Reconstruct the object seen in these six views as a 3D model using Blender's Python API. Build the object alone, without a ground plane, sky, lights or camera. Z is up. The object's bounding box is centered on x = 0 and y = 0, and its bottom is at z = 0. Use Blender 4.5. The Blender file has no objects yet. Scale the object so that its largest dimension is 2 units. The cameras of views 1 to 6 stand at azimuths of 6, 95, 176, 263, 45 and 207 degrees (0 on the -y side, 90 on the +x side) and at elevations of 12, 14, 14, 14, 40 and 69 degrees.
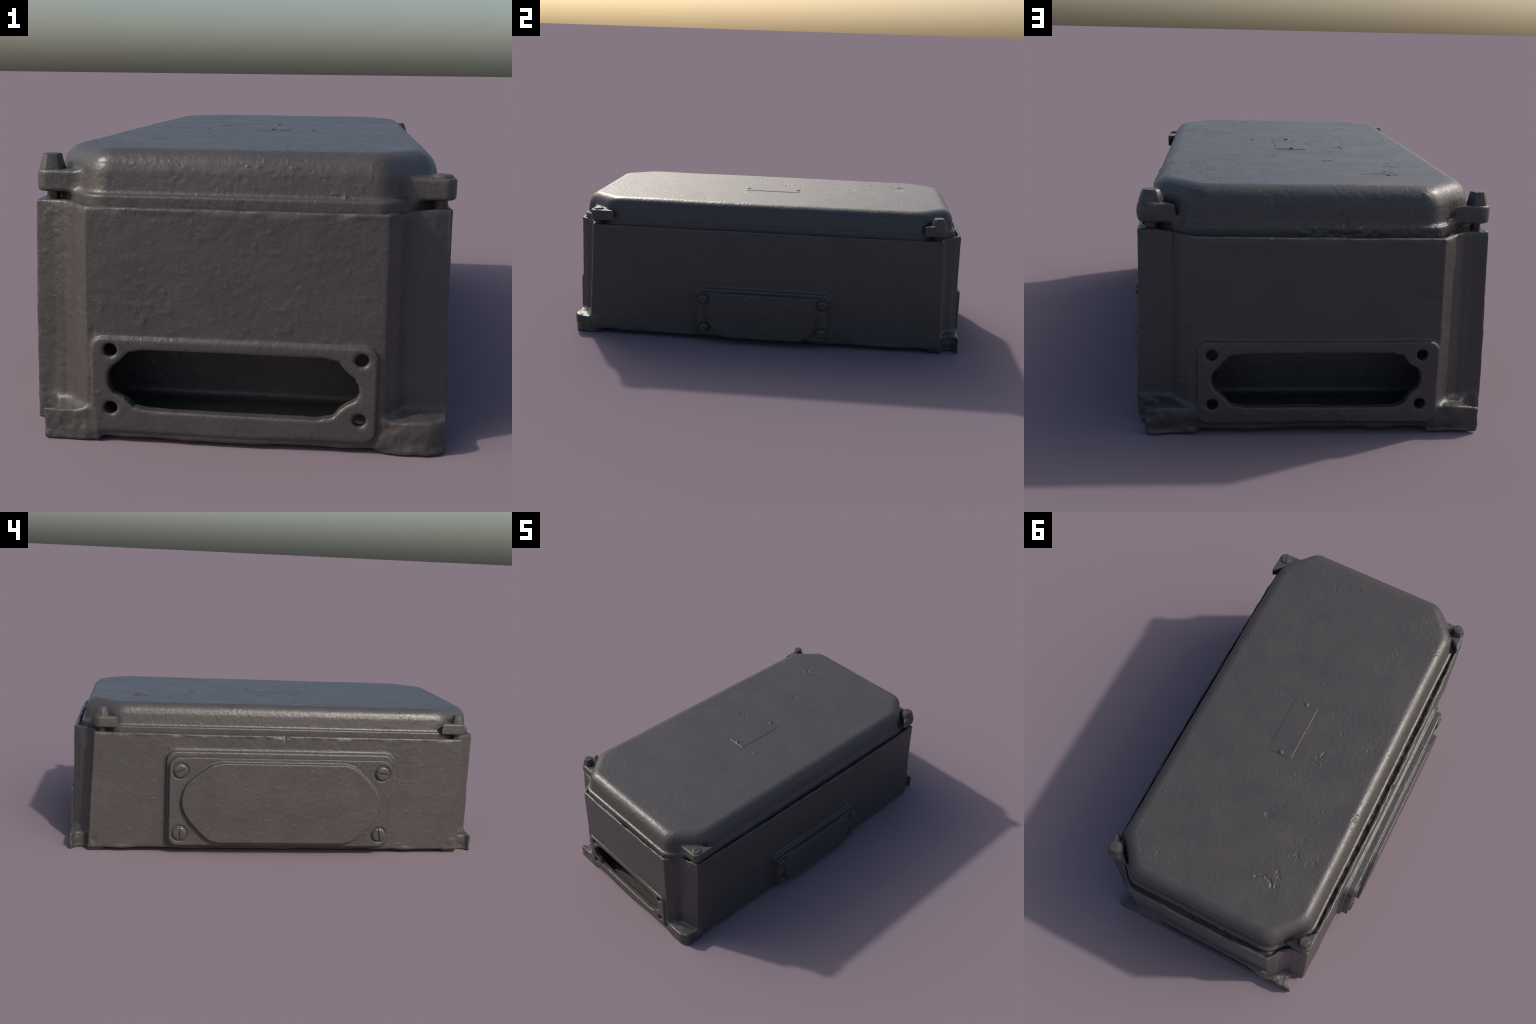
"""Cast-iron electrical junction box: drafted housing with coved corners, slotted
mounting feet and open cable entries at both ends, a domed octagonal lid held by
corner lugs and hex bolts, and screwed blanking covers on the two long sides.
Castings are described as solids (signed distances: profiles, extrusions, blends)
and turned into fine meshes, then given casting relief and split into parts."""
import bpy, bmesh, math
import numpy as np
from mathutils import Matrix

f32 = np.float32

# ------------------------------------------------------------------ noise
def _hash(ix, iy, iz, seed):
    h = (ix.astype(np.int64) * 374761393 + iy.astype(np.int64) * 668265263
         + iz.astype(np.int64) * 2147483647 + seed * 974634721) & 0xFFFFFFFF
    h = ((h ^ (h >> 13)) * 1274126177) & 0xFFFFFFFF
    h = ((h ^ (h >> 16)) * 2246822519) & 0xFFFFFFFF
    return ((h >> 8) & 0xFFFF).astype(f32) / 32767.5 - 1.0

def noise(P, freq, seed=0):
    """smooth value noise in -1..1 at points P (n,3)"""
    Q = np.asarray(P, dtype=np.float64) * freq + 137.31
    I = np.floor(Q); T = (Q - I).astype(f32); I = I.astype(np.int64)
    T = T * T * T * (T * (T * 6 - 15) + 10)
    out = np.zeros(len(Q), f32)
    for dx in (0, 1):
        wx = T[:, 0] if dx else 1 - T[:, 0]
        for dy in (0, 1):
            wy = T[:, 1] if dy else 1 - T[:, 1]
            for dz in (0, 1):
                wz = T[:, 2] if dz else 1 - T[:, 2]
                out += wx * wy * wz * _hash(I[:, 0] + dx, I[:, 1] + dy, I[:, 2] + dz, seed)
    return out

def sstep(a, b, x):
    t = np.clip((x - a) / (b - a), 0, 1)
    return t * t * (3 - 2 * t)

# ------------------------------------------------------------------ solids
def poly2(u, v, pts):
    """signed distance to a closed polygon"""
    d = np.full(u.shape, 1e9, f32); s = np.ones(u.shape, f32)
    n = len(pts)
    for i in range(n):
        ax, ay = pts[i]; bx, by = pts[i - 1]
        ex, ey = bx - ax, by - ay
        wx, wy = u - ax, v - ay
        t = np.clip((wx * ex + wy * ey) / (ex * ex + ey * ey), 0, 1)
        qx, qy = wx - ex * t, wy - ey * t
        d = np.minimum(d, qx * qx + qy * qy)
        c1 = v >= ay; c2 = v < by; c3 = ex * wy > ey * wx
        flip = (c1 & c2 & c3) | (~c1 & ~c2 & ~c3)
        s = np.where(flip, -s, s)
    return s * np.sqrt(d)

def box2(u, v, cu, cv, hu, hv, r=0.0):
    qu = np.abs(u - cu) - (hu - r); qv = np.abs(v - cv) - (hv - r)
    return np.hypot(np.maximum(qu, 0), np.maximum(qv, 0)) + np.minimum(np.maximum(qu, qv), 0) - r

def cut_corners(pts, times=2):
    """soften a polygon by corner cutting"""
    for _ in range(times):
        out = []
        for i in range(len(pts)):
            (ax, ay), (bx, by) = pts[i], pts[(i + 1) % len(pts)]
            L = math.hypot(bx - ax, by - ay); t = min(0.25, 0.03 / L)
            out += [(ax + (bx - ax) * t, ay + (by - ay) * t), (bx - (bx - ax) * t, by - (by - ay) * t)]
        pts = out
    return pts

def extrude(d2, w, lo, hi, r=0.0):
    """2D distance d2 pulled along w from lo to hi, edges rounded by r"""
    dw = np.abs(w - (lo + hi) / 2) - (hi - lo) / 2
    a, b = d2 + r, dw + r
    return np.hypot(np.maximum(a, 0), np.maximum(b, 0)) + np.minimum(np.maximum(a, b), 0) - r

def smin(a, b, k):
    h = np.clip(0.5 + 0.5 * (b - a) / k, 0, 1)
    return b + (a - b) * h - k * h * (1 - h)

def smax(a, b, k):
    return -smin(-a, -b, k)

def capsule(x, y, z, a, b, r0, r1):
    a = np.array(a, f32); e = np.array(b, f32) - a
    t = np.clip(((x - a[0]) * e[0] + (y - a[1]) * e[1] + (z - a[2]) * e[2]) / (e @ e), 0, 1)
    return np.sqrt((x - a[0] - e[0] * t) ** 2 + (y - a[1] - e[1] * t) ** 2
                   + (z - a[2] - e[2] * t) ** 2) - (r0 + (r1 - r0) * t)

# ------------------------------------------------------------------ solid -> mesh
def polygonise(sdf, lo, hi, h):
    """surface nets on a grid of pitch h, evaluated only near the surface"""
    lo = np.array(lo, np.float64); B = 8
    nb = np.ceil((np.array(hi) - lo) / (h * B)).astype(int)
    n = nb * B
    F = np.empty(tuple(n), f32)
    bi = np.stack(np.meshgrid(*[np.arange(k) for k in nb], indexing='ij'), -1).reshape(-1, 3)
    ctr = lo + (bi * B + (B - 1) / 2) * h
    dc = sdf(*[ctr[:, i].astype(f32) for i in range(3)])
    Fb = F.reshape(nb[0], B, nb[1], B, nb[2], B)
    Fb[...] = dc.reshape(nb[0], 1, nb[1], 1, nb[2], 1)
    act = bi[np.abs(dc) < B * h * 0.9 + 0.008]
    off = np.stack(np.meshgrid(*[np.arange(B)] * 3, indexing='ij'), -1).reshape(-1, 3)
    for c in range(0, len(act), 2500):
        a = act[c:c + 2500]
        idx = (a[:, None, :] * B + off[None]).reshape(-1, 3)
        p = (lo + idx * h).astype(f32)
        F[idx[:, 0], idx[:, 1], idx[:, 2]] = sdf(p[:, 0], p[:, 1], p[:, 2])
    S = F < 0
    C = np.zeros(tuple(n - 1), np.int8)
    for dx in (0, 1):
        for dy in (0, 1):
            for dz in (0, 1):
                C += S[dx:n[0] - 1 + dx, dy:n[1] - 1 + dy, dz:n[2] - 1 + dz]
    cells = np.argwhere((C > 0) & (C < 8))
    ids = np.full(tuple(n - 1), -1, np.int64)
    ids[cells[:, 0], cells[:, 1], cells[:, 2]] = np.arange(len(cells))
    acc = np.zeros((len(cells), 3)); cnt = np.zeros(len(cells))
    for ax in range(3):
        o1, o2 = [i for i in range(3) if i != ax]
        for i in (0, 1):
            for j in (0, 1):
                a = cells.copy(); a[:, o1] += i; a[:, o2] += j
                b = a.copy(); b[:, ax] += 1
                fa = F[a[:, 0], a[:, 1], a[:, 2]]; fb = F[b[:, 0], b[:, 1], b[:, 2]]
                m = (fa < 0) != (fb < 0)
                t = np.where(m, fa / np.where(m, fa - fb, 1), 0)
                p = a.astype(np.float64); p[:, ax] += t
                acc[m] += p[m]; cnt[m] += 1
    V = lo + acc / cnt[:, None] * h
    quads = []
    for ax in range(3):
        o1, o2 = (ax + 1) % 3, (ax + 2) % 3
        s0 = [slice(1, -1)] * 3; s1 = [slice(1, -1)] * 3
        s0[ax] = slice(0, -1); s1[ax] = slice(1, None)
        A, D = S[tuple(s0)], S[tuple(s1)]
        for inside, rev in ((A & ~D, False), (~A & D, True)):
            e = np.argwhere(inside)
            e = e + 1; e[:, ax] -= 1
            q = []
            for (i, j) in ((-1, -1), (0, -1), (0, 0), (-1, 0)):
                c = e.copy(); c[:, o1] += i; c[:, o2] += j
                q.append(ids[c[:, 0], c[:, 1], c[:, 2]])
            q = np.stack(q, 1)
            quads.append(q[:, ::-1] if rev else q)
    return V, np.concatenate(quads)

def vertex_normals(V, Q):
    fn = np.cross(V[Q[:, 2]] - V[Q[:, 0]], V[Q[:, 3]] - V[Q[:, 1]])
    N = np.zeros_like(V)
    for k in range(4):
        for c in range(3):
            N[:, c] += np.bincount(Q[:, k], fn[:, c], len(V))
    return N / np.maximum(np.linalg.norm(N, axis=1, keepdims=True), 1e-12)

def mesh_object(name, V, Q, N, mat, parent=None):
    me = bpy.data.meshes.new(name)
    me.vertices.add(len(V)); me.vertices.foreach_set('co', V.astype(f32).ravel())
    me.loops.add(Q.size); me.loops.foreach_set('vertex_index', Q.astype(np.int32).ravel())
    me.polygons.add(len(Q))
    me.polygons.foreach_set('loop_start', np.arange(0, Q.size, 4, dtype=np.int32))
    me.polygons.foreach_set('use_smooth', np.ones(len(Q), bool))
    me.update(calc_edges=True)
    me.normals_split_custom_set_from_vertices(N.astype(f32).tolist())
    me.materials.append(mat)
    ob = bpy.data.objects.new(name, me)
    bpy.context.scene.collection.objects.link(ob)
    if parent: ob.parent = parent
    return ob

def casting(sdf, lo, hi, h, relief):
    V, Q = polygonise(sdf, lo, hi, h)
    N = vertex_normals(V, Q)
    V = V + N * relief(V, N)[:, None]
    return V, Q, vertex_normals(V, Q)

def split(V, Q, N, labels, names, mats, root, sub=True):
    """cut one seamless surface into parts by face label; borders coincide"""
    obs = []
    for k, (nm, mt) in enumerate(zip(names, mats)):
        q = Q[labels == k]
        if not len(q): continue
        used, inv = np.unique(q, return_inverse=True)
        par = root if not obs else (obs[0] if sub else root)
        obs.append(mesh_object(nm, V[used], inv.reshape(-1, 4), N[used], mt, par))
    return obs

# ------------------------------------------------------------------ materials
def paint(name, base, worn, rough=0.40, bump=0.27, dust=0.0, grain=1.0):
    m = bpy.data.materials.new(name); m.use_nodes = True
    nt = m.node_tree; N = nt.nodes; L = nt.links
    bs = N['Principled BSDF']
    tc = N.new('ShaderNodeTexCoord')
    def tex(scale, detail, rgh=0.5):
        t = N.new('ShaderNodeTexNoise'); t.inputs['Scale'].default_value = scale
        t.inputs['Detail'].default_value = detail; t.inputs['Roughness'].default_value = rgh
        L.new(tc.outputs['Object'], t.inputs['Vector']); return t
    def ramp(src, a, b, ca, cb):
        r = N.new('ShaderNodeValToRGB'); r.color_ramp.elements[0].position = a
        r.color_ramp.elements[1].position = b
        r.color_ramp.elements[0].color = ca; r.color_ramp.elements[1].color = cb
        L.new(src, r.inputs[0]); return r
    cloud = tex(7, 5, 0.6)
    col = ramp(cloud.outputs['Fac'], 0.36, 0.66, (*base, 1), (*worn, 1))
    fine = tex(160, 3)
    mix = N.new('ShaderNodeMix'); mix.data_type = 'RGBA'; mix.blend_type = 'MULTIPLY'
    mix.inputs['Factor'].default_value = 0.35
    L.new(col.outputs[0], mix.inputs['A'])
    fr = ramp(fine.outputs['Fac'], 0.3, 0.7, (0.72, 0.72, 0.72, 1), (1.25, 1.22, 1.18, 1))
    L.new(fr.outputs[0], mix.inputs['B'])
    out = mix.outputs['Result']
    if dust:
        dn = tex(38, 6, 0.7)
        dm = ramp(dn.outputs['Fac'], 0.48, 0.68, (0, 0, 0, 1), (dust, dust, dust, 1))
        d = N.new('ShaderNodeMix'); d.data_type = 'RGBA'
        L.new(dm.outputs[0], d.inputs['Factor']); L.new(out, d.inputs['A'])
        d.inputs['B'].default_value = (0.085, 0.076, 0.060, 1)
        out = d.outputs['Result']
    L.new(out, bs.inputs['Base Color'])
    rr = ramp(cloud.outputs['Fac'], 0.3, 0.7, (rough - 0.03,) * 3 + (1,), (rough + 0.07,) * 3 + (1,))
    L.new(rr.outputs[0], bs.inputs['Roughness'])
    bs.inputs['Specular IOR Level'].default_value = 0.5
    peel = tex(70, 5, 0.6); grit = tex(330, 2)
    spots = tex(105, 1); patchy = tex(9, 2)
    def fma(a, k, c):
        n = N.new('ShaderNodeMath'); n.operation = 'MULTIPLY_ADD'
        L.new(a, n.inputs[0])
        if isinstance(k, float): n.inputs[1].default_value = k
        else: L.new(k, n.inputs[1])
        L.new(c, n.inputs[2]); return n.outputs[0]
    pim = ramp(spots.outputs['Fac'], 0.64, 0.76, (0, 0, 0, 1), (1, 1, 1, 1))      # raised specks
    whr = ramp(patchy.outputs['Fac'], 0.40, 0.62, (0.15,) * 3 + (1,), (1, 1, 1, 1))
    pp = N.new('ShaderNodeMath'); pp.operation = 'MULTIPLY'
    L.new(pim.outputs[0], pp.inputs[0]); L.new(whr.outputs[0], pp.inputs[1])
    hgt = fma(grit.outputs['Fac'], 0.22 * grain, peel.outputs['Fac'])
    add = N.new('ShaderNodeMath'); add.operation = 'MULTIPLY_ADD'
    L.new(pp.outputs[0], add.inputs[0]); add.inputs[1].default_value = 0.6
    L.new(hgt, add.inputs[2])
    bp = N.new('ShaderNodeBump'); bp.inputs['Strength'].default_value = bump
    bp.inputs['Distance'].default_value = 0.006
    L.new(add.outputs[0], bp.inputs['Height']); L.new(bp.outputs[0], bs.inputs['Normal'])
    return m

GREY, PALE = (0.0475, 0.0430, 0.0425), (0.0535, 0.0480, 0.0465)
M_body = paint('grey_casting_paint', GREY, PALE)
M_lid = paint('grey_lid_paint', GREY, PALE, rough=0.38, bump=0.20)
M_foot = paint('grey_foot_paint', GREY, PALE, dust=0.5)
M_bolt = paint('painted_bolt_steel', (0.044, 0.041, 0.040), (0.056, 0.052, 0.048), rough=0.36, bump=0.15, dust=0.25)
M_plate = paint('painted_plate', (0.0465, 0.0425, 0.042), (0.051, 0.046, 0.045), rough=0.39, bump=0.14)

# ------------------------------------------------------------------ housing
CX = 0.0145                    # the housing stands a little off centre in x
TOP = 0.577
LX, LY = 0.0160, -0.012         # the lid sits shifted on the housing, leaving a gap on two sides
LHX, LHY = 0.489, 0.958          # half sizes of the lid rim
# quarter plan at the rim: half the end wall, cove, straight side wall
PLAN = [(-1, -1), (0.503, -1), (0.503, 0.872), (0.455, 0.876), (0.425, 0.884),
        (0.404, 0.902), (0.380, 0.942), (0.351, 0.974), (-1, 0.974)]
# bolt centres of the lid lugs: front-left, front-right, back-left, back-right
BOLT = [(-0.455, -0.861), (0.490, -0.858), (-0.462, 0.842), (0.481, 0.850)]

# cable entries: (end sign, flange x-range, flange z-range, opening outline, screw holes)
ENTRY = [
    (-1, (-0.332, 0.352), (0.028, 0.262),
     [(-0.235, 0.234), (0.255, 0.234), (0.275, 0.205), (0.308, 0.180), (0.313, 0.138), (0.272, 0.116),
      (0.244, 0.080), (-0.225, 0.084), (-0.250, 0.112), (-0.290, 0.130), (-0.292, 0.182), (-0.262, 0.204)],
     [(-0.286, 0.232), (0.315, 0.232), (-0.287, 0.086), (0.313, 0.084)]),
    (1, (-0.340, 0.345), (0.034, 0.280),
     [(0.252, 0.243), (-0.236, 0.246), (-0.254, 0.214), (-0.288, 0.198), (-0.293, 0.148), (-0.264, 0.125),
      (-0.242, 0.083), (0.246, 0.084), (0.270, 0.114), (0.304, 0.142), (0.306, 0.184), (0.276, 0.212)],
     [(-0.293, 0.241), (0.306, 0.241), (-0.293, 0.092), (0.305, 0.092)]),
]

ENTRY = [(a, b, c, cut_corners(o, 1), h) for a, b, c, o, h in ENTRY]

def housing(x, y, z):
    s = np.clip(1 - z / TOP, 0, 1)                      # draft: wider at the base
    sx, sy = np.sign(x - CX), np.sign(y)
    u = np.abs(x - CX); v = np.abs(y)
    belly = np.clip(1 - (v / 0.88) ** 2, 0, 1)          # walls swell a little between the corners
    u = u - s * np.where(sx < 0, 0.005, 0.005) - np.where(sx < 0, 0.006, 0.0) - 0.012 * belly
    swell = np.clip(1 - (u / 0.36) ** 2, 0, 1)
    v = v - np.where(sy < 0, 0.007 + 0.007 * swell, 0.002 + 0.005 * swell) - np.where(sx < 0, 0.003 * sstep(0.15, 0.38, u), 0.0)
    v = v - s * (0.004 + np.where(sx > 0, 0.019, 0.024) * sstep(0.36, 0.44, u))
    v = v - np.where((sx > 0) & (sy < 0), 0.012 * sstep(0.39, 0.43, u) * (1 - sstep(0.455, 0.50, u)), 0.0)
    d2 = poly2(u, v, PLAN)
    base = 0.019 - 0.009 * sstep(0.88, 0.95, np.abs(y))
    d = extrude(d2, z, base, TOP, 0.006)
    # sunk seat for the lid, leaving a thin lip all round
    lip = np.where(y > 0.93, 0.018, np.where(sx < 0, 0.017, 0.011))
    crud = 0.008 * np.sin(37 * y + 3 * x) * np.sin(17 * y + 29 * x + 2) + 0.003 * np.sin(113 * y + 71 * x)
    seat = extrude(d2 + lip + 0.25 * crud, z, TOP - 0.019 + crud, TOP + 0.1, 0.002)
    seat = np.maximum(seat, 0.760 * (np.abs(x - LX) - LHX) + 0.650 * (np.abs(y - LY) - LHY) + 0.088)
    d = smax(d, -seat, 0.003)
    # pads the side covers sit on
    pl = extrude(box2(y, z, 0.0, 0.268, 0.541, 0.230, 0.045), x, -0.527, -0.40, 0.006)
    pr = extrude(box2(y, z, -0.002, 0.154, 0.337, 0.126, 0.035), x, 0.40, 0.551, 0.005)
    d = smin(d, pl, 0.018); d = smin(d, pr, 0.010)
    # mounting feet in the corners
    uu = np.abs(x - CX); vv = np.abs(y)
    fr = (sx > 0) & (sy < 0)
    foot2 = poly2(uu, vv, [(0.335, 0.84), (0.496, 0.84), (0.496, 0.962), (0.482, 0.991), (0.335, 0.990)])
    fl = (sx < 0) & (sy < 0)
    foot2 = np.where(fl, poly2(uu, vv, [(0.335, 0.84), (0.490, 0.84), (0.490, 0.935), (0.469, 0.992), (0.335, 0.992)]), foot2)
    foot2 = np.where(fr, box2(uu, vv, 0.421, 0.913, 0.086, 0.077, 0.050), foot2)
    slot = np.minimum(np.hypot(uu - 0.487, vv - 0.946) - 0.038,
                      np.maximum(np.abs(uu - 0.5 - (vv - 0.96)) * 0.707 - 0.030, -(uu + vv - 1.44) * 0.707))
    lump = 0.004 * np.sin(31 * x + 17 * y) * np.sin(23 * y - 5)
    foot = extrude(foot2, z, 0.0, 0.077 + lump + np.where(fr, 0.006, 0.0), 0.0035)
    d = smin(d, foot, 0.022)
    cut = np.where(fr, 1.0, slot)
    d = smax(d, -np.maximum(cut, z - 0.13), 0.006)
    # end flanges with the cable openings
    for sg, (x0, x1), (z0, z1), outline, holes in ENTRY:
        w = y * sg
        fl = extrude(box2(x, z, (x0 + x1) / 2, (z0 + z1) / 2, (x1 - x0) / 2, (z1 - z0) / 2, 0.028),
                     w, 0.90, 0.997, 0.002)
        d = smin(d, fl, 0.009)
        op = extrude(poly2(x, z, outline) - 0.001, w, 0.88, 1.1)
        back = 0.768 if sg < 0 else 0.792
        cav = extrude(box2(x, z, CX, 0.1745, 0.430, 0.1325, 0.03), w, back, 0.860, 0.02)
        mid = extrude(box2(x, z, CX, 0.1745, 0.378, 0.1325, 0.03), w, 0.83, 0.905, 0.004)
        mouth = extrude(box2(x, z, CX, 0.171, 0.335, 0.126, 0.03), w, 0.85, 0.968, 0.004)
        hole = np.minimum(np.minimum(op, cav), np.minimum(mid, mouth))
        for hx, hz in holes:
            hole = np.minimum(hole, extrude(np.hypot(x - hx, z - hz) - 0.0165, w, 0.93, 1.1))
        d = smax(d, -hole, 0.004)
    # scars: a chip in the left rim, a split seam in one cove
    d = smax(d, -capsule(x, y, z, (-0.5085, -0.008, 0.590), (-0.5125, -0.011, 0.526), 0.0150, 0.002), 0.003)
    d = smax(d, -capsule(x, y, z, (0.428, 0.905, 0.585), (0.426, 0.905, 0.480), 0.012, 0.001), 0.006)
    return d

def weld_lines(P, scars, seed):
    """ragged raised (or sunk) hairlines along 3D polylines: (points, half width, height)"""
    r = np.zeros(len(P)); wob = 0.0025 * noise(P, 80, seed); jag = 0.6 + 0.9 * noise(P, 150, seed + 1)
    for pts, w, hgt in scars:
        A = np.array(pts)
        near = np.where(((P > A.min(0) - 0.03) & (P < A.max(0) + 0.03)).all(1))[0]
        if not len(near): continue
        p = P[near]; d = np.full(len(near), 9.0)
        for a, b in zip(A[:-1], A[1:]):
            e = b - a; t = np.clip(((p - a) @ e) / (e @ e), 0, 1)
            d = np.minimum(d, np.linalg.norm(p - a - t[:, None] * e, axis=1))
        r[near] += hgt * sstep(w * 1.5, w * 0.3, d + wob[near]) * jag[near]
    return r

WALL_SCARS = [
    ([(0.527, 0.575, 0.457), (0.527, 0.665, 0.464), (0.525, 0.762, 0.460)], 0.004, 0.0018),
    ([(0.525, 0.778, 0.377), (0.525, 0.829, 0.321), (0.525, 0.852, 0.268), (0.525, 0.864, 0.264)], 0.004, 0.0018),
    ([(-0.270, 0.978, 0.411), (-0.296, 0.978, 0.408), (-0.311, 0.978, 0.398), (-0.336, 0.978, 0.402)], 0.007, -0.0030),
    ([(-0.517, -0.60, 0.034), (-0.515, -0.72, 0.035), (-0.512, -0.85, 0.036)], 0.008, 0.0040),
    ([(0.150, 0.978, 0.576), (0.146, 0.980, 0.564)], 0.005, 0.0025),
    ([(0.060, 0.99, 0.034), (-0.02, 0.99, 0.034), (-0.085, 0.99, 0.037), (-0.112, 0.995, 0.056)], 0.009, -0.0032),
    ([(-0.345, -0.985, 0.302), (-0.326, -0.988, 0.275)], 0.006, -0.0030),
    ([(-0.338, -0.985, 0.190), (-0.343, -0.985, 0.152), (-0.328, -0.992, 0.122), (-0.312, -0.995, 0.125)], 0.004, 0.0022),
]
LID_SCARS = [
    ([(0.136, 0.915, 0.680), (0.131, 0.930, 0.655), (0.138, 0.932, 0.640)], 0.006, -0.0028),
    ([(0.045, 0.932, 0.653), (0.038, 0.932, 0.650)], 0.006, -0.0022),
    ([(-0.053, 0.932, 0.636), (-0.066, 0.935, 0.610), (-0.064, 0.945, 0.583)], 0.007, -0.0030),
    ([(-0.030, 0.945, 0.580), (-0.075, 0.945, 0.580)], 0.007, -0.0030),
]

def housing_relief(P, N):
    r = 0.0013 * noise(P, 4, 1) + 0.0004 * noise(P, 17, 2)
    r += 0.0035 * noise(P, 26, 7) * sstep(0.560, 0.572, P[:, 2]) * (np.abs(N[:, 2]) < 0.9)   # ragged rim
    front = sstep(0.2, 0.9, np.abs(N[:, 1]) * (P[:, 1] < 0) + 0.75 * (N[:, 0] < -0.5))
    g = noise(P, 46, 3)
    r += (0.0002 + 0.0002 * front) * g + 0.0003 * noise(P, 95, 4)
    r += 0.0016 * np.maximum(0, noise(P, 60, 5) - 0.62) * 2.4          # casting pimples
    worn = (np.abs(P[:, 1]) > 0.86) * (np.abs(P[:, 0] - CX) > 0.34) * sstep(0.11, 0.06, P[:, 2])
    r += 0.0035 * worn * noise(P, 28, 8) + 0.0015 * worn * noise(P, 70, 9)
    r += weld_lines(P, WALL_SCARS, 61)
    r += 0.006 * noise(P, 13, 6) * sstep(0.03, 0.0, P[:, 2] - 0.012) * (N[:, 2] < 0.2) * sstep(0.004, 0.012, P[:, 2])
    return r

V, Q, N = casting(housing, (-0.60, -1.03, -0.03), (0.62, 1.03, 0.62), 0.0045, housing_relief)
V[:, 2] = np.maximum(V[:, 2], 0.0)
c = V[Q].mean(1)
lab = np.zeros(len(Q), int)
cu, cv = np.abs(c[:, 0] - CX), np.abs(c[:, 1])
foot_m = (c[:, 2] < 0.088) & (cu > 0.355) & (cv > 0.88) & (c[:, 2] < 0.088)
corner = (c[:, 0] > CX).astype(int) + 2 * (c[:, 1] > 0)
lab[foot_m] = 1 + corner[foot_m]
for k, (sg, xr, zr, _o, _h) in enumerate(ENTRY):
    fm = (c[:, 1] * sg > 0.9905) & (c[:, 0] > xr[0] - 0.006) & (c[:, 0] < xr[1] + 0.006) \
        & (c[:, 2] > zr[0] - 0.004) & (c[:, 2] < zr[1] + 0.006) & (lab == 0)
    lab[fm] = 5 + k

root = bpy.data.objects.new('junction_box', None)
bpy.context.scene.collection.objects.link(root)
root['label'] = 'dark grey painted cast iron electrical junction box with bolted lid'
root['category'] = 'junction box'
split(V, Q, N, lab, ['housing'] + ['mounting_foot'] * 4 + ['cable_entry_flange'] * 2,
      [M_body] + [M_foot] * 4 + [M_body] * 2, root)

# ------------------------------------------------------------------ lid
LTOP = 0.7087

def lid(x, y, z):
    u, v = np.abs(x - LX), np.abs(y - LY)
    corner = (0.760 * (u - LHX) + 0.650 * (v - LHY)) + 0.107       # cut corners
    d2 = smax(smax(u - LHX, v - LHY, 0.02), corner, 0.026)
    rim = extrude(d2, z, 0.552, 0.603, 0.006)
    wall = d2 + 0.012 + 0.12 * np.clip(z - 0.60, 0, 0.07)
    R = 0.055
    a, b = wall + R, z - (LTOP - R)
    dome = np.hypot(np.maximum(a, 0), np.maximum(b, 0)) + np.minimum(np.maximum(a, b), 0) - R
    dome = np.maximum(dome, 0.556 - z)
    d = smin(rim, dome, 0.012)
    for bx, by in BOLT:
        sx, sy = (1 if bx > 0 else -1), (1 if by > 0 else -1)
        tipx, tipy = bx + sx * 0.036, by + sy * 0.037
        l2 = box2(x, y, tipx - sx * 0.10, tipy - sy * 0.10, 0.10, 0.10, 0.033)
        l2 = smax(l2, (1.280 - (np.abs(x - CX) + np.abs(y))) * 0.707, 0.004)
        lug = extrude(l2, z, 0.597, 0.651, 0.009)
        d = smin(d, lug, 0.016)
    # lumpy paint-filled lug at the back right
    d = smin(d, capsule(x, y, z, (0.484, 0.856, 0.628), (0.482, 0.851, 0.652), 0.036, 0.030), 0.012)
    return d

# scars on the lid top: polyline strokes (points, half width, depth)
STROKES = [
    ([(-0.127, 0.045), (-0.148, 0.078), (-0.160, 0.030)], 0.0045, 0.0028),
    ([(-0.148, 0.078), (-0.166, 0.104)], 0.007, -0.0020),
    ([(-0.172, -0.125), (-0.184, -0.108), (-0.186, -0.090)], 0.005, 0.0026),
    ([(-0.145, 0.690), (-0.175, 0.664), (-0.200, 0.672), (-0.232, 0.700), (-0.250, 0.690)], 0.009, 0.0034),
    ([(-0.222, 0.630), (-0.238, 0.650)], 0.009, 0.0026),
    ([(0.125, 0.292), (0.088, 0.300)], 0.005, -0.0015),
    ([(0.112, 0.310), (0.100, 0.322)], 0.004, -0.0018),
    ([(0.09, 0.115), (0.085, 0.145)], 0.003, -0.0015),
    ([(0.150, -0.895), (0.172, -0.868)], 0.007, 0.0018),
    ([(0.290, 0.785), (0.288, 0.810)], 0.006, 0.0016),
]
PATCH = [(-0.071, 0.408, 0.022, 0.0030), (-0.104, 0.351, 0.009, 0.0030), (-0.416, 0.256, 0.020, 0.0030),
         (-0.256, 0.526, 0.035, 0.0012), (-0.200, 0.668, 0.055, 0.0012), (-0.096, 0.192, 0.040, 0.0012),
         (-0.018, 0.207, 0.040, 0.0010), (-0.249, -0.593, 0.040, 0.0010), (0.159, -0.141, 0.010, -0.003),
         (-0.259, 0.304, 0.060, 0.0008), (-0.300, 0.48, 0.09, 0.0009), (0.364, -0.317, 0.03, 0.0008)]

def seg_dist(P, a, b):
    a = np.array(a); e = np.array(b) - a
    w = P[:, :2] - a
    t = np.clip((w @ e) / (e @ e), 0, 1)
    return np.linalg.norm(w - t[:, None] * e, axis=1)

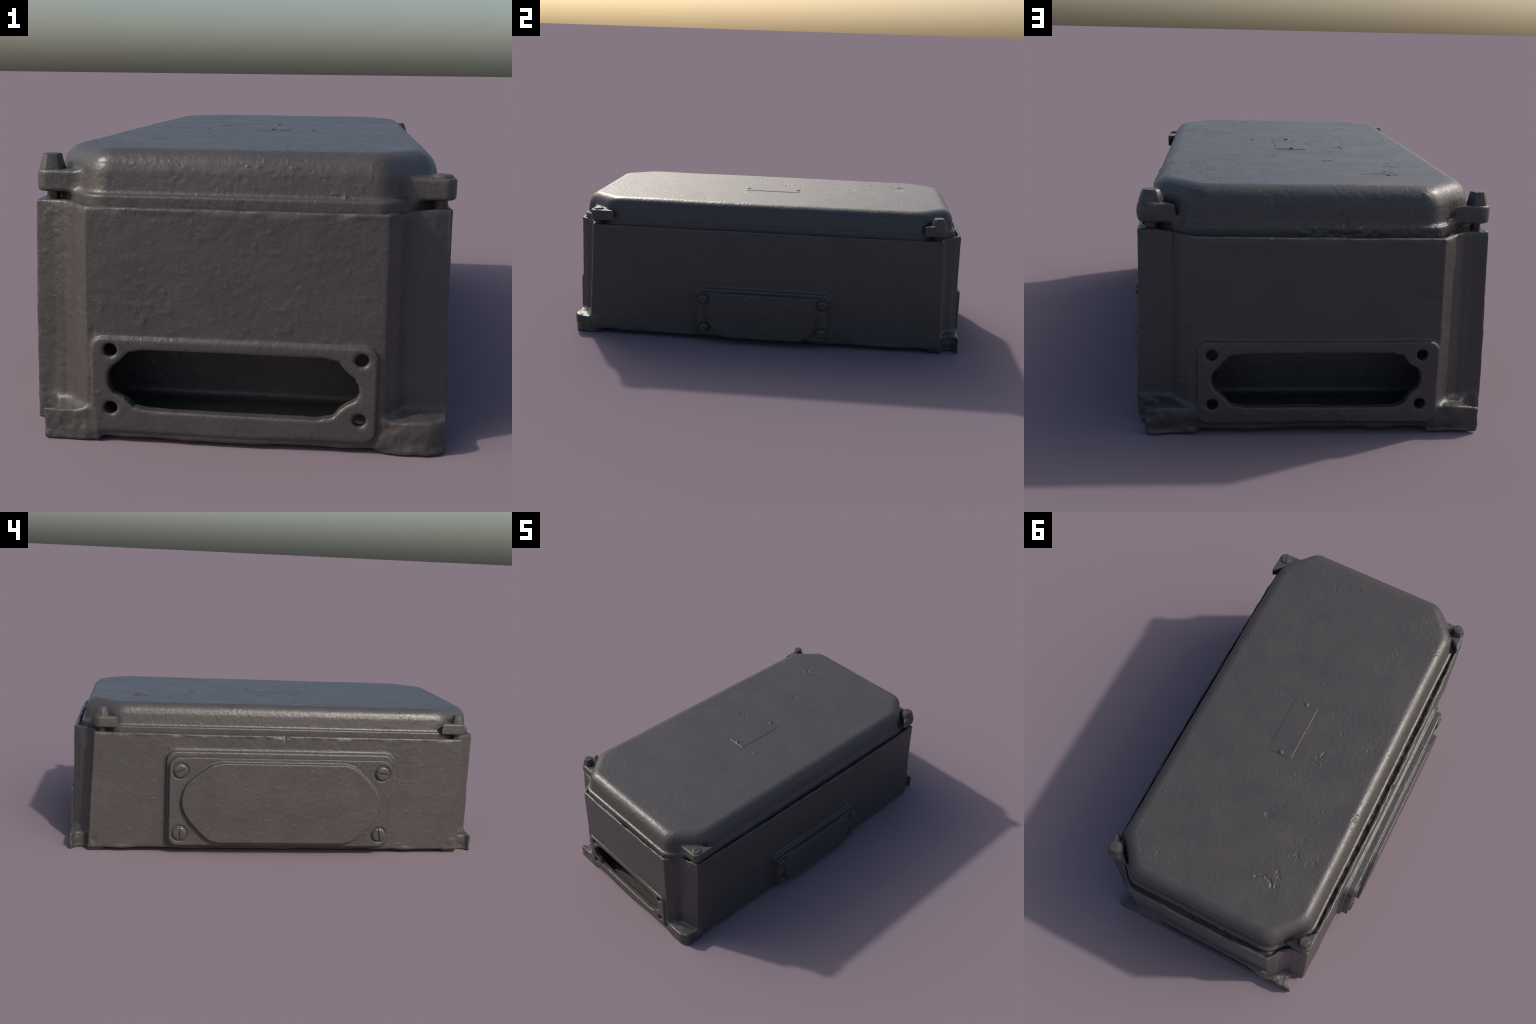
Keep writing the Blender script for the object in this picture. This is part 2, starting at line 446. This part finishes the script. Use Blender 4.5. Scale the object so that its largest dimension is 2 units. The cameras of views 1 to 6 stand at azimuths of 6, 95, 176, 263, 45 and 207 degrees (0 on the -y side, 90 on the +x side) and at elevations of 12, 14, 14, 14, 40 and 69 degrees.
def lid_relief(P, N):
    flat = 1 - 0.95 * sstep(0.42, 0.20, np.hypot(P[:, 0] - 0.02, P[:, 1]))
    r = flat * (0.0016 * noise(P, 4.5, 11) + 0.0005 * noise(P, 15, 12))
    side = 1 - sstep(0.5, 0.95, N[:, 2])
    r += (0.00012 + 0.0002 * side) * noise(P, 55, 13) + 0.00022 * noise(P, 120, 14)
    busy = sstep(-0.1, 0.5, noise(P, 3.2, 15))
    r += 0.0030 * np.maximum(0, noise(P, 105, 16) - 0.60) * (0.5 + busy) - 0.0026 * np.maximum(0, noise(P, 118, 22) - 0.64) * (0.4 + busy)
    top = (N[:, 2] > 0.4) & (P[:, 2] > 0.66)
    jag = 0.5 + 1.0 * noise(P, 170, 17)
    for pts, w, dep in STROKES:
        dist = np.min([seg_dist(P, pts[i], pts[i + 1]) for i in range(len(pts) - 1)], axis=0)
        dist = dist + 0.003 * noise(P, 90, 18)
        r -= np.where(top, dep * sstep(w * 1.5, w * 0.4, dist) * jag, 0)
    pit = 1.8 * np.maximum(0, noise(P, 120, 23) - 0.1) - 1.1 * np.maximum(0, noise(P, 140, 24) - 0.25)
    for px, py, rad, dep in PATCH:
        dist = np.hypot(P[:, 0] - px, P[:, 1] - py)
        r -= np.where(top, dep * sstep(rad * 1.2, rad * 0.5, dist + 0.45 * rad * noise(P, 45, 19)) * (pit if rad > 0.03 else jag), 0)
    r += weld_lines(P, LID_SCARS, 71)
    # crust in the seam along the back
    seam = sstep(0.02, 0.0, np.abs(P[:, 2] - 0.592)) * (P[:, 1] > 0.93) * (np.abs(P[:, 0] + 0.12) < 0.2)
    r += 0.004 * seam * noise(P, 70, 20)
    return r

V, Q, N = casting(lid, (-0.54, -1.0, 0.55), (0.56, 1.0, 0.73), 0.0031, lid_relief)
c = V[Q].mean(1)
lab = np.zeros(len(Q), int)
for k, (bx, by) in enumerate(BOLT):
    sx, sy = np.sign(bx), np.sign(by)
    m = (np.abs(c[:, 0] - CX) + np.abs(c[:, 1]) > 1.275) & (c[:, 0] * sx > 0) & (c[:, 1] * sy > 0) & (c[:, 2] > 0.592)
    lab[m] = 1 + k
split(V, Q, N, lab, ['lid'] + ['lid_lug'] * 4, [M_lid] + [M_foot] * 4, root)

# ------------------------------------------------------------------ side covers
LEFT_BOSS = [(0.315, 0.458), (-0.330, 0.458), (-0.392, 0.405), (-0.460, 0.335), (-0.480, 0.272), (-0.468, 0.195),
             (-0.415, 0.130), (-0.335, 0.068), (0.320, 0.068), (0.368, 0.102), (0.446, 0.188), (0.476, 0.264),
             (0.455, 0.350), (0.388, 0.408)]

# cover screws: (y, z, slot angle)
LEFT_SCREW = [(0.476, 0.413, 1.9), (-0.483, 0.415, 1.4), (0.476, 0.110, 0.05), (-0.487, 0.110, 0.2)]
RIGHT_SCREW = [(-0.302, 0.229, 1.8), (0.300, 0.231, 1.62), (-0.298, 0.077, 1.0), (0.300, 0.081, 1.5)]

def ringed(d, x, y, z, screws, r, xf):
    """a worn groove round every screw head"""
    for sy, sz, _a in screws:
        d = smax(d, 0.0052 - np.hypot(np.hypot(y - sy, z - sz) - r - 0.0015, x - xf), 0.003)
    return d

LEFT_BOSS = cut_corners(LEFT_BOSS, 1)

def left_cover(x, y, z):
    wob = 0.004 * np.sin(9 * y + 1.0) * np.sin(21 * y)
    plate = extrude(box2(y, z + 0.3 * wob, 0.0, 0.263, 0.528, 0.214, 0.045), x, -0.556, -0.52, 0.005)
    boss = extrude(poly2(y, z, LEFT_BOSS) + 0.001, x, -0.5805, -0.54, 0.004)
    return ringed(smin(plate, boss, 0.006), x, y, z, LEFT_SCREW, 0.0335, -0.556)

def right_cover(x, y, z):
    plate = extrude(box2(y, z, -0.002, 0.152, 0.332, 0.112, 0.026), x, 0.545, 0.567, 0.004)
    boss = extrude(box2(y, z, -0.002, 0.150, 0.276, 0.116, 0.115), x, 0.55, 0.5805, 0.004)
    return ringed(smin(plate, boss, 0.004), x, y, z, RIGHT_SCREW, 0.024, 0.567)

def cover_relief(seed):
    def rel(P, N):
        return (0.0010 * noise(P, 7, seed) + 0.00045 * noise(P, 50, seed + 1) + 0.0003 * noise(P, 110, seed + 2)
                + 0.0014 * np.maximum(0, noise(P, 75, seed + 3) - 0.62) * 2.4)
    return rel

V, Q, N = casting(left_cover, (-0.60, -0.56, 0.02), (-0.51, 0.56, 0.51), 0.0032, cover_relief(31))
mesh_object('side_cover', V, Q, N, M_body, root)
cover_left = bpy.data.objects['side_cover']
V, Q, N = casting(right_cover, (0.53, -0.37, 0.01), (0.60, 0.37, 0.30), 0.0028, cover_relief(41))
cover_right = mesh_object('side_cover', V, Q, N, M_body, root)

# ------------------------------------------------------------------ turned hardware
def lathe_head(name, profile, segs, mat, slot=None, twist=0.0, jitter=0.0, seed=0):
    """head standing on z = 0 from a (radius, height) profile; optional cut slot"""
    rng = np.random.default_rng(seed)
    bm = bmesh.new(); rings = []
    jit = 1 + jitter * rng.standard_normal(segs)
    for r, h in profile:
        rings.append([bm.verts.new((r * jit[i] * math.cos(twist + 2 * math.pi * i / segs),
                                    r * jit[i] * math.sin(twist + 2 * math.pi * i / segs), h)) for i in range(segs)])
    for a, b in zip(rings, rings[1:]):
        for i in range(segs):
            bm.faces.new((a[i], a[(i + 1) % segs], b[(i + 1) % segs], b[i]))
    bm.faces.new(rings[-1]); bm.faces.new(rings[0][::-1])
    me = bpy.data.meshes.new(name); bm.to_mesh(me); bm.free()
    ob = bpy.data.objects.new(name, me); bpy.context.scene.collection.objects.link(ob)
    if slot:
        w, z0, ang = slot
        cb = bmesh.new(); bmesh.ops.create_cube(cb, size=1.0)
        cm = bpy.data.meshes.new('cutter'); cb.to_mesh(cm); cb.free()
        cut = bpy.data.objects.new('cutter', cm); bpy.context.scene.collection.objects.link(cut)
        cut.scale = (0.2, w, 0.05); cut.location = (0, 0, z0 + 0.025); cut.rotation_euler = (0, 0, ang)
        mod = ob.modifiers.new('slot', 'BOOLEAN'); mod.operation = 'DIFFERENCE'; mod.object = cut; mod.solver = 'EXACT'
    bv = ob.modifiers.new('edge', 'BEVEL'); bv.width = 0.0016; bv.segments = 2
    bv.limit_method = 'ANGLE'; bv.angle_limit = math.radians(30); bv.harden_normals = False
    bpy.context.view_layer.update()
    dg = bpy.context.evaluated_depsgraph_get()
    done = bpy.data.meshes.new_from_object(ob.evaluated_get(dg))
    ob.modifiers.clear(); ob.data = done
    if slot: bpy.data.objects.remove(cut)
    done.polygons.foreach_set('use_smooth', np.ones(len(done.polygons), bool))
    done.set_sharp_from_angle(angle=math.radians(40))
    done.materials.clear(); done.materials.append(mat)
    return ob

lid_ob = bpy.data.objects['lid']
HEX = [(0.016, -0.085), (0.016, -0.004), (0.0335, -0.0035), (0.0325, 0.003), (0.0285, 0.016), (0.0235, 0.038)]
for k, (tw, sl) in enumerate([(0.25, 0.9), None or (0, 0), (0.05, 1.15)]):
    if k == 1: continue
    idx = (0, None, 2)[k]
    b = lathe_head('hex_bolt', HEX, 6, M_bolt, slot=(0.004, 0.0365, sl), twist=tw, jitter=0.03, seed=5 + k)
    b.location = (*BOLT[idx], 0.650); b.parent = lid_ob
b = lathe_head('hex_bolt', [(0.018, -0.085), (0.018, -0.012), (0.038, -0.010), (0.036, 0.008), (0.029, 0.028), (0.024, 0.037)], 9, M_bolt,
               slot=(0.004, 0.0345, 0.6), twist=0.2, jitter=0.07, seed=9)
b.location = (*BOLT[3], 0.650); b.parent = lid_ob
b = lathe_head('screw_plug', [(0.016, -0.085), (0.016, -0.006), (0.026, -0.004), (0.026, 0.003), (0.021, 0.0075), (0.012, 0.008)], 18, M_foot,
               slot=(0.004, 0.002, 1.9), jitter=0.03, seed=3)
b.location = (*BOLT[1], 0.650); b.parent = lid_ob

def cover_screws(cover, sign, xs, spots, rad, high):
    for i, (y, z, ang) in enumerate(spots):
        s = lathe_head('cover_screw', [(rad, -0.006), (rad, high - 0.004), (rad * 0.80, high)], 22, M_bolt,
                       slot=(0.0055, high - 0.007, 0), jitter=0.012, seed=20 + i)
        s.rotation_euler = (Matrix.Rotation(sign * math.pi / 2, 3, 'Y') @ Matrix.Rotation(ang, 3, 'Z')).to_euler()
        s.location = (xs, y, z); s.parent = cover
cover_screws(cover_left, -1, -0.555, LEFT_SCREW, 0.0325, 0.011)
cover_screws(cover_right, 1, 0.564, RIGHT_SCREW, 0.0235, 0.017)

# ------------------------------------------------------------------ nameplate with rivets
def rounded_plate(name, x0, x1, y0, y1, z0, z1, r, mat):
    bm = bmesh.new(); pts = []
    for cx, cy, a0 in ((x1 - r, y1 - r, 0), (x0 + r, y1 - r, 90), (x0 + r, y0 + r, 180), (x1 - r, y0 + r, 270)):
        for k in range(7):
            a = math.radians(a0 + 15 * k); pts.append((cx + r * math.cos(a), cy + r * math.sin(a)))
    mx, my = (x0 + x1) / 2, (y0 + y1) / 2               # edges slope outwards towards the lid
    grow = lambda p: (p[0] + math.copysign(0.0045, p[0] - mx), p[1] + math.copysign(0.0045, p[1] - my))
    lo = [bm.verts.new((*grow(p), z0)) for p in pts]; hi = [bm.verts.new((*p, z1)) for p in pts]
    bm.faces.new(hi); bm.faces.new(lo[::-1])
    for i in range(len(pts)):
        j = (i + 1) % len(pts); bm.faces.new((lo[i], lo[j], hi[j], hi[i]))
    bmesh.ops.bevel(bm, geom=[e for e in bm.edges if e.verts[0] in hi and e.verts[1] in hi], offset=0.0006, segments=2, affect='EDGES')
    me = bpy.data.meshes.new(name); bm.to_mesh(me); bm.free(); me.materials.append(mat)
    ob = bpy.data.objects.new(name, me); bpy.context.scene.collection.objects.link(ob); ob.parent = root
    return ob

plate = rounded_plate('nameplate', -0.032, 0.081, -0.163, 0.130, 0.7068, 0.7106, 0.012, M_plate)
RIVET = [(0.0125, -0.003), (0.0125, 0.001), (0.011, 0.0030), (0.007, 0.0046), (0.003, 0.0052)]
for i, (x, y) in enumerate([(0.025, -0.150), (0.024, 0.118)]):
    r = lathe_head('rivet', RIVET, 16, M_bolt, jitter=0.02, seed=50 + i)
    r.location = (x, y, 0.7098); r.parent = plate

# ------------------------------------------------------------------ cast numerals on the right cover
for body, y in (('0', -0.058), ('28', 0.030)):
    cu_ = bpy.data.curves.new('cast_numeral', 'FONT'); cu_.body = body
    cu_.size = 0.060; cu_.extrude = 0.0016; cu_.bevel_depth = 0.0007; cu_.align_x = 'CENTER'; cu_.align_y = 'CENTER'
    t = bpy.data.objects.new('cast_numeral', cu_); bpy.context.scene.collection.objects.link(t)
    bpy.context.view_layer.update()
    me = bpy.data.meshes.new_from_object(t.evaluated_get(bpy.context.evaluated_depsgraph_get()))
    bpy.data.objects.remove(t)
    me.materials.clear(); me.materials.append(M_body); me.name = 'cast_numeral'
    o = bpy.data.objects.new('cast_numeral', me); bpy.context.scene.collection.objects.link(o)
    o.rotation_euler = (math.pi / 2, 0, math.pi / 2)
    o.location = (0.5800, y, 0.140); o.parent = cover_right
